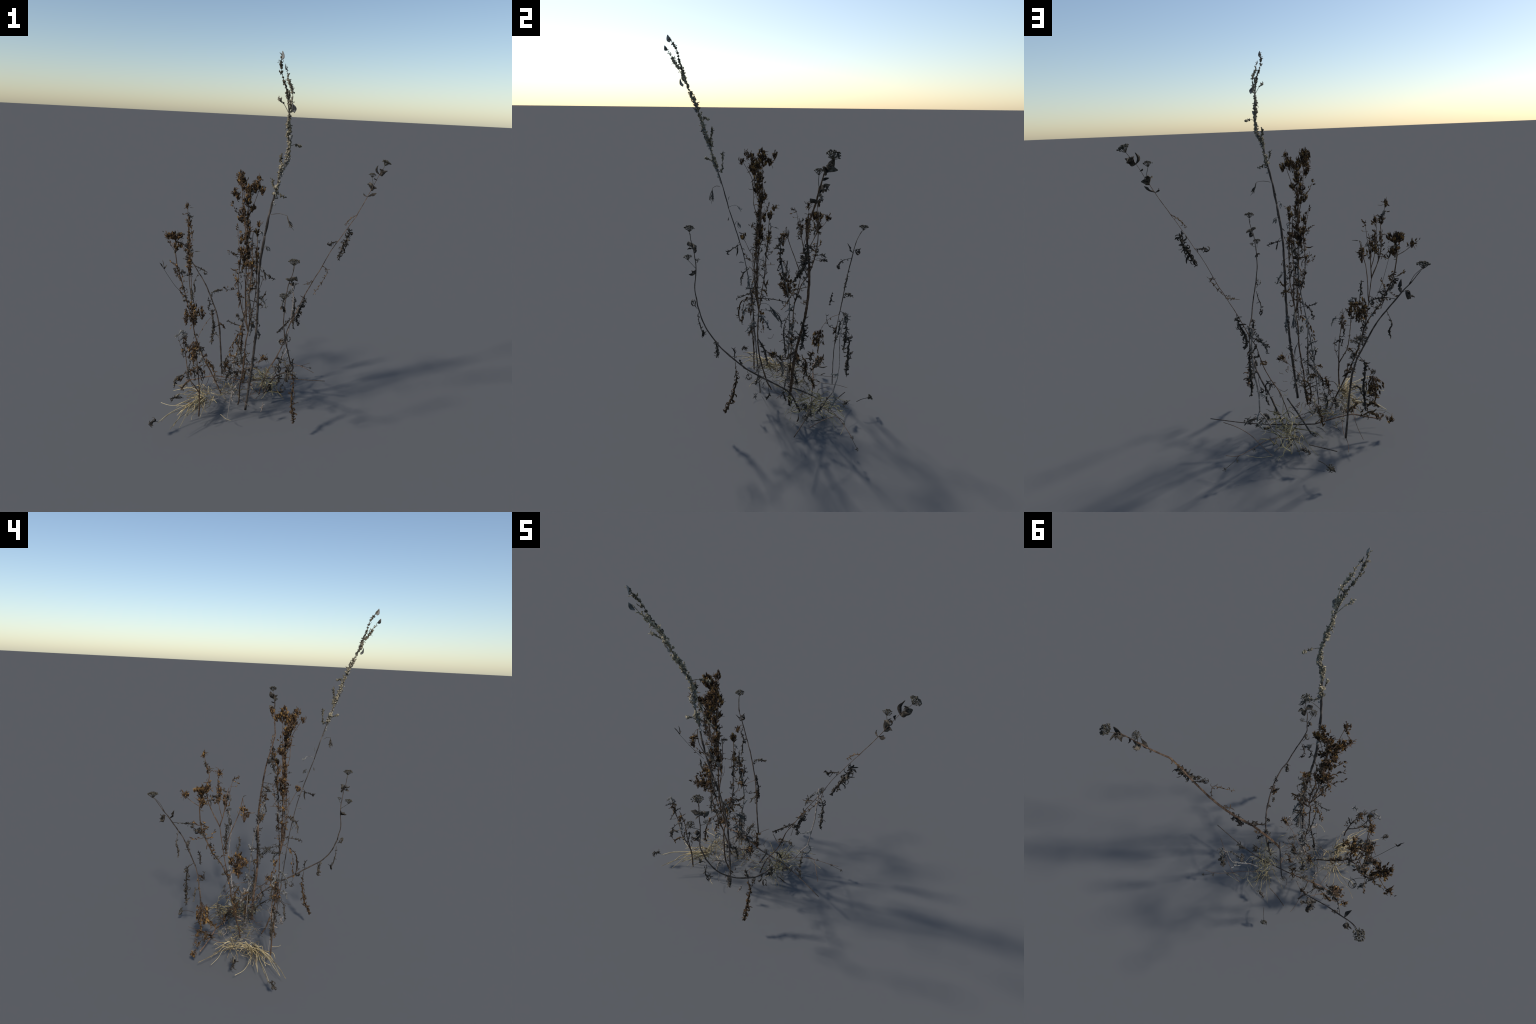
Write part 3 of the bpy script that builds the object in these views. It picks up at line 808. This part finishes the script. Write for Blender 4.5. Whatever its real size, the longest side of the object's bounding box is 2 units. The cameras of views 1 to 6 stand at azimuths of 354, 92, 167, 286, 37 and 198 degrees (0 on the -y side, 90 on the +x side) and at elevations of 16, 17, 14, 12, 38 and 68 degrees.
ga = lying([(.386, .090, .161), (.201, .153, .138), (.049, .190, .124), (-.006, .194, .116), (-.131, .204, .102)], .0024, .0034, 'dark_stem')
lying([(-.131, .204, .102), (-.209, .210, .117), (-.293, .215, .128), (-.343, .215, .124), (-.42, .225, .10), (-.485, .235, .085)], .0034, .0042, 'red_twig')
shrivelled_leaf(ga, [(.22, .15, .14), (.20, .17, .16), (.16, .17, .17)], .012, 14)
shrivelled_leaf(ga, [(.12, .17, .13), (.10, .15, .15), (.12, .14, .17)], .012, 12)
th = lying([(-.026, .061, .187), (-.066, .154, .129), (-.102, .231, .069)], .0042, .0042, 'grey_stem')
umbel(th, (-.10, .228, .072), (-.118, .245, .07), .016, 16)
gb = lying([(.02, .252, .085), (.127, .301, .130), (.205, .339, .127), (.288, .369, .119), (.349, .375, .136)], .0018, .0012, 'red_twig')
lying([(.288, .369, .119), (.32, .385, .10), (.36, .40, .085)], .0012, .0009, 'dark_stem')
for c in ((.298, .383, .105), (.212, .350, .122), (.36, .40, .085)):
    umbel(gb, V(c) + V((0, -.01, 0)), c, .010, 9, tilt=(.3, .8, .3))
gc = lying([(.329, .167, .176), (.273, .232, .180), (.221, .293, .168), (.180, .331, .132), (.129, .362, .079)], .0016, .0014, 'red_twig')
lying([(.129, .362, .079), (.19, .35, .075), (.25, .33, .085)], .0012, .001, 'straw')
lying([(-.28, .20, .09), (-.26, .27, .075), (-.25, .36, .07), (-.23, .42, .065)], .0016, .0012, 'red_twig')
lying([(-.18, .40, .065), (-.12, .36, .07), (-.06, .33, .08)], .0026, .0022, 'dark_stem')
lying([(-.40, .06, .085), (-.36, .16, .09), (-.34, .26, .08), (-.33, .36, .075)], .0016, .0012, 'red_twig')
lying([(-.62, -.02, .085), (-.56, -.05, .085), (-.46, -.06, .09)], .0014, .0012, 'straw')
lying([(-.27, -.13, .075), (-.24, -.16, .065), (-.21, -.17, .06)], .0012, .0009, 'straw')

# fallen flower head lying apart at the back
fallen = Mesh()
tube(fallen, spline([(-.069, .453, .075), (-.080, .485, .085), (-.097, .525, .086)], 5), .0020, .0016, 6)
fl = fallen.obj('fallen_flower', 'grey_stem', clump)
umbel(fl, (-.092, .515, .086), (-.099, .535, .088), .020, 20, tilt=(-.2, .9, .5), mat='umbel')
blade_leaf(fl, (-.095, .525, .086), (-.12, .545, .07), .008, 'dark_leaf')

# ============================================================ straw grass tufts
def tuft(root, blades, mat, name='grass_tuft'):
    """Own crown of short sheaths, with each blade a child object."""
    root = V(root)
    m = Mesh()
    for i in range(16):
        d = rdir(.3)
        b = root + V((R.uniform(-.03, .03), R.uniform(-.03, .03), -.01))
        tube(m, spline([b, b + d * .02, b + d * .035 + V((0, 0, -.006))], 3), .0016, .001, 5)
    crown = m.obj(name, mat, clump, 'stuff')
    for base, tip, arch, w in blades:
        base, tip = V(base), V(tip)
        g = Mesh()
        side = rdir(0) * R.uniform(.008, .03)
        arch *= .6
        w *= 1.25
        mid = base.lerp(tip, .5) + V((0, 0, arch)) + side
        kink = rdir(0) * R.uniform(.0, .02) * min(1, (tip - base).length / .12)
        side *= min(1, (tip - base).length / .12)
        pts = spline([base, base.lerp(mid, .5) + V((0, 0, arch * .3)) + kink, mid, mid.lerp(tip, .55) + V((0, 0, arch * .25)) - side * .4 - kink * .6, tip], 5)
        tube(g, pts, w, w * .45, 5, flat=.45, hint=rdir(1.5), lump=.3)
        g.obj('grass_blade', mat, crown)
    return crown


K1, K2 = V((-.375, -.040, .118)), V((-.392, .062, .108))
blades = [(K1 + V(o), t, a, w) for o, t, a, w in (
    ((0, 0, 0), (-.621, -.213, .079), .045, .0030), ((0, -.01, 0), (-.548, -.277, .082), .05, .0032), ((0, .01, -.01), (-.603, -.200, .075), .04, .0026),
    ((-.01, 0, 0), (-.534, -.245, .078), .04, .0030), ((0, 0, -.01), (-.520, -.118, .062), .05, .0028), ((.01, 0, 0), (-.509, -.107, .070), .045, .0026),
    ((0, -.02, 0), (-.390, -.180, .080), .04, .0026), ((0, -.01, .005), (-.469, -.198, .10), .03, .0026), ((0, 0, .01), (-.50, -.235, .06), .06, .0026))]
blades += [(K2 + V(o), t, a, w) for o, t, a, w in (
    ((0, 0, 0), (-.566, .211, .072), .03, .0026), ((0, -.01, 0), (-.559, .140, .068), .035, .0030), ((0, .01, 0), (-.530, .152, .085), .03, .0026),
    ((0, 0, .005), (-.494, .068, .088), .03, .0028), ((0, .02, 0), (-.422, .169, .078), .03, .0022), ((.01, .03, 0), (-.396, .189, .085), .03, .0022),
    ((0, -.02, .01), (-.55, .02, .09), .03, .0024))]
for i in range(26):   # the combed fan falling towards the front left
    b = K1 + V((R.uniform(-.03, .02), R.uniform(-.035, .025), R.uniform(-.025, .012)))
    w = math.radians(R.gauss(226, 20))
    L = R.uniform(.05, .17)
    blades.append((b, b + V((math.cos(w) * L, math.sin(w) * L, -.02 + R.uniform(-.03, .02))), R.uniform(0, .03), R.uniform(.0016, .0032)))
for i in range(14):   # ropy link between the two crowns
    b = K1.lerp(K2, R.uniform(-.1, .5)) + rdir() * .012
    e = K1.lerp(K2, R.uniform(.5, 1.2)) + rdir() * .02
    blades.append((b, e, R.uniform(0, .015), R.uniform(.0012, .0024)))
for i in range(40):
    b = V((-.345 + R.uniform(-.06, .06), .03 + R.uniform(-.07, .09), .10 + R.uniform(-.03, .02)))
    w = R.uniform(0, 6.28)
    L = R.uniform(.03, .12)
    blades.append((b, b + V((math.cos(w) * L, math.sin(w) * L * 1.1, R.uniform(-.04, .03))), R.uniform(0, .02), R.uniform(.0011, .0022)))
tuft((-.365, -.02, .10), blades, 'straw')

blades = [((.03, .17, .12), (.057, .063, .077), .04, .0024), ((-.02, .22, .10), (-.009, .384, .088), .03, .0026),
          ((0, .24, .09), (-.06, .33, .075), .03, .0026), ((.02, .25, .09), (.08, .37, .07), .03, .0024), ((-.02, .20, .1), (-.14, .31, .085), .03, .0026),
          ((.0, .15, .12), (-.06, .05, .13), .04, .0022), ((.02, .2, .1), (.0, .40, .07), .03, .0022), ((.03, .18, .12), (-.08, .42, .075), .02, .0018)]
for i in range(60):
    b = V((.02 + R.gauss(0, .035), .195 + R.gauss(0, .055), .10 + R.uniform(-.06, .06)))
    w = R.uniform(0, 6.28)
    L = R.uniform(.04, .13)
    blades.append((b, b + V((math.cos(w) * L * .8, math.sin(w) * L, R.uniform(-.05, .06))), R.uniform(0, .03), R.uniform(.0014, .0027)))
blades = [(b, V((t[0], t[1], max(t[2], .012))), a, w) for b, t, a, w in blades]
tuft((.02, .195, .08), blades, 'green_straw')
blade_leaf(clump, (.14, .11, .075), (.07, .12, .075), .006, 'brown_leaf', .01)

# ==================================================== tangled litter between them
def litter(name, mat, n, box, wid=(.001, .002), up=.0, L=(.03, .09)):
    m = Mesh()
    (x0, x1), (y0, y1), (z0, z1) = box
    for i in range(n):
        p = V((R.triangular(x0, x1), R.triangular(y0, y1), R.triangular(z0, z1, z0)))
        d = rdir(up)
        d.z *= .45
        l = R.uniform(*L)
        e = p + d * l
        e.z = max(e.z, .02)
        pts = spline([p, p.lerp(e, .5) + rdir() * l * .22, e], 5)
        if i % 3 == 2:
            ribbon(m, pts, R.uniform(*wid) * 1.7, rdir(), twist=2)
        else:
            w = R.uniform(*wid)
            tube(m, pts, w, w * .6, 5)
    return m.obj(name, mat, clump, 'stuff')


litter('litter', 'debris', 30, ((-.34, -.10), (-.06, .28), (.08, .34)))
litter('litter', 'dark_leaf', 22, ((-.34, -.06), (-.05, .28), (.08, .32)), (.0014, .003))
litter('litter', 'green_straw', 34, ((-.30, -.10), (.0, .22), (.08, .16)), (.0012, .0022))
litter('litter', 'red_twig', 12, ((-.22, -.02), (-.02, .16), (.09, .25)), up=.2)
litter('litter', 'dark_leaf', 22, ((-.08, .16), (.08, .32), (.04, .15)), (.0014, .003))
litter('litter', 'pale_stem', 26, ((-.34, -.14), (-.06, .22), (.08, .20)), (.0008, .0014))
for c, r in (((-.30, .16, .13), .02), ((-.12, .09, .22), .02)):
    ring_leaf(clump, c, r, R.choice(['dark_leaf', 'debris']))
for p in ([(-.11, .07, .30), (-.125, .08, .22), (-.13, .09, .15)], [(-.15, .18, .20), (-.16, .20, .15), (-.17, .22, .09)],
          [(-.25, .10, .20), (-.235, .12, .26), (-.225, .10, .30)], [(-.30, .20, .13), (-.32, .24, .18), (-.35, .25, .21)],
          [(-.36, .24, .12), (-.40, .27, .16), (-.44, .28, .14)], [(-.38, .20, .12), (-.44, .21, .17), (-.47, .22, .15)]):
    shrivelled_leaf(clump, p, .013, 16, R.choice(['dark_leaf', 'brown_leaf']), blade=.003)
shrivelled_leaf(clump, [(-.49, .02, .09), (-.53, .014, .095), (-.57, .02, .085)], .013, 16)      # shrivelled scraps
shrivelled_leaf(clump, [(-.62, -.215, .09), (-.65, -.232, .10), (-.655, -.25, .08)], .012, 14)
shrivelled_leaf(clump, [(-.027, -.119, .14), (-.026, -.12, .12), (-.035, -.135, .10)], .008, 7, 'pale_stem')
bud_head(clump, (-.52, .255, .085), (.02, .02, .015), 8, .3, .015)
bud_head(clump, (-.465, .262, .12), (.02, .02, .02), 4, .3, .013)

# leaves and twigs standing in the middle, knee-high
for p, mt in (([(-.09, -.115, .42), (-.095, -.085, .40), (-.096, -.064, .335), (-.10, -.06, .27)], 'dark_leaf'),
              ([(-.15, -.10, .33), (-.19, -.04, .30), (-.232, .016, .245), (-.24, .03, .20)], 'dark_leaf'),
              ([(-.16, .06, .36), (-.178, .08, .35), (-.188, .096, .312), (-.19, .10, .25)], 'debris'),
              ([(-.25, .19, .14), (-.24, .215, .19), (-.235, .228, .231), (-.22, .24, .26)], 'dark_leaf'),
              ([(-.20, .13, .26), (-.213, .163, .197), (-.20, .17, .15)], 'dark_leaf'),
              ([(-.09, .14, .33), (-.12, .157, .30), (-.13, .16, .24), (-.12, .15, .18)], 'brown_leaf'),
              ([(-.47, -.165, .36), (-.50, -.175, .35), (-.527, -.178, .324), (-.53, -.18, .28)], 'dark_leaf'),
              ([(-.16, -.06, .25), (-.20, -.10, .22), (-.21, -.13, .16)], 'debris'),
              ([(-.14, -.02, .30), (-.10, .02, .28), (-.07, .03, .22)], 'debris'),
              ([(.0, .37, .085), (-.02, .385, .095), (-.05, .40, .08)], 'dark_leaf')):
    shrivelled_leaf(clump, p, .012, 13, mt, blade=.0026)
lying([(-.205, -.113, .30), (-.218, -.106, .15), (-.231, -.099, .005)], .0010, .0012, 'debris')
lying([(-.15, .05, .24), (-.10, .01, .30), (-.06, -.01, .345), (-.025, -.027, .379)], .0014, .0010, 'red_twig')
bud_head(clump, (-.027, -.027, .378), (.022, .022, .012), 9, .2, .014, root=(-.05, -.015, .35))
litter('litter', 'red_twig', 6, ((-.10, .0), (-.06, .02), (.28, .40)), up=.2, L=(.02, .05))
litter('litter', 'debris', 16, ((-.22, -.03), (-.16, .0), (.12, .50)), up=.3)
litter('litter', 'dark_leaf', 10, ((-.24, -.02), (.0, .16), (.22, .50)), (.001, .0024), up=.3)

set_buds()
print('buds', len(BUD_QUEUE))
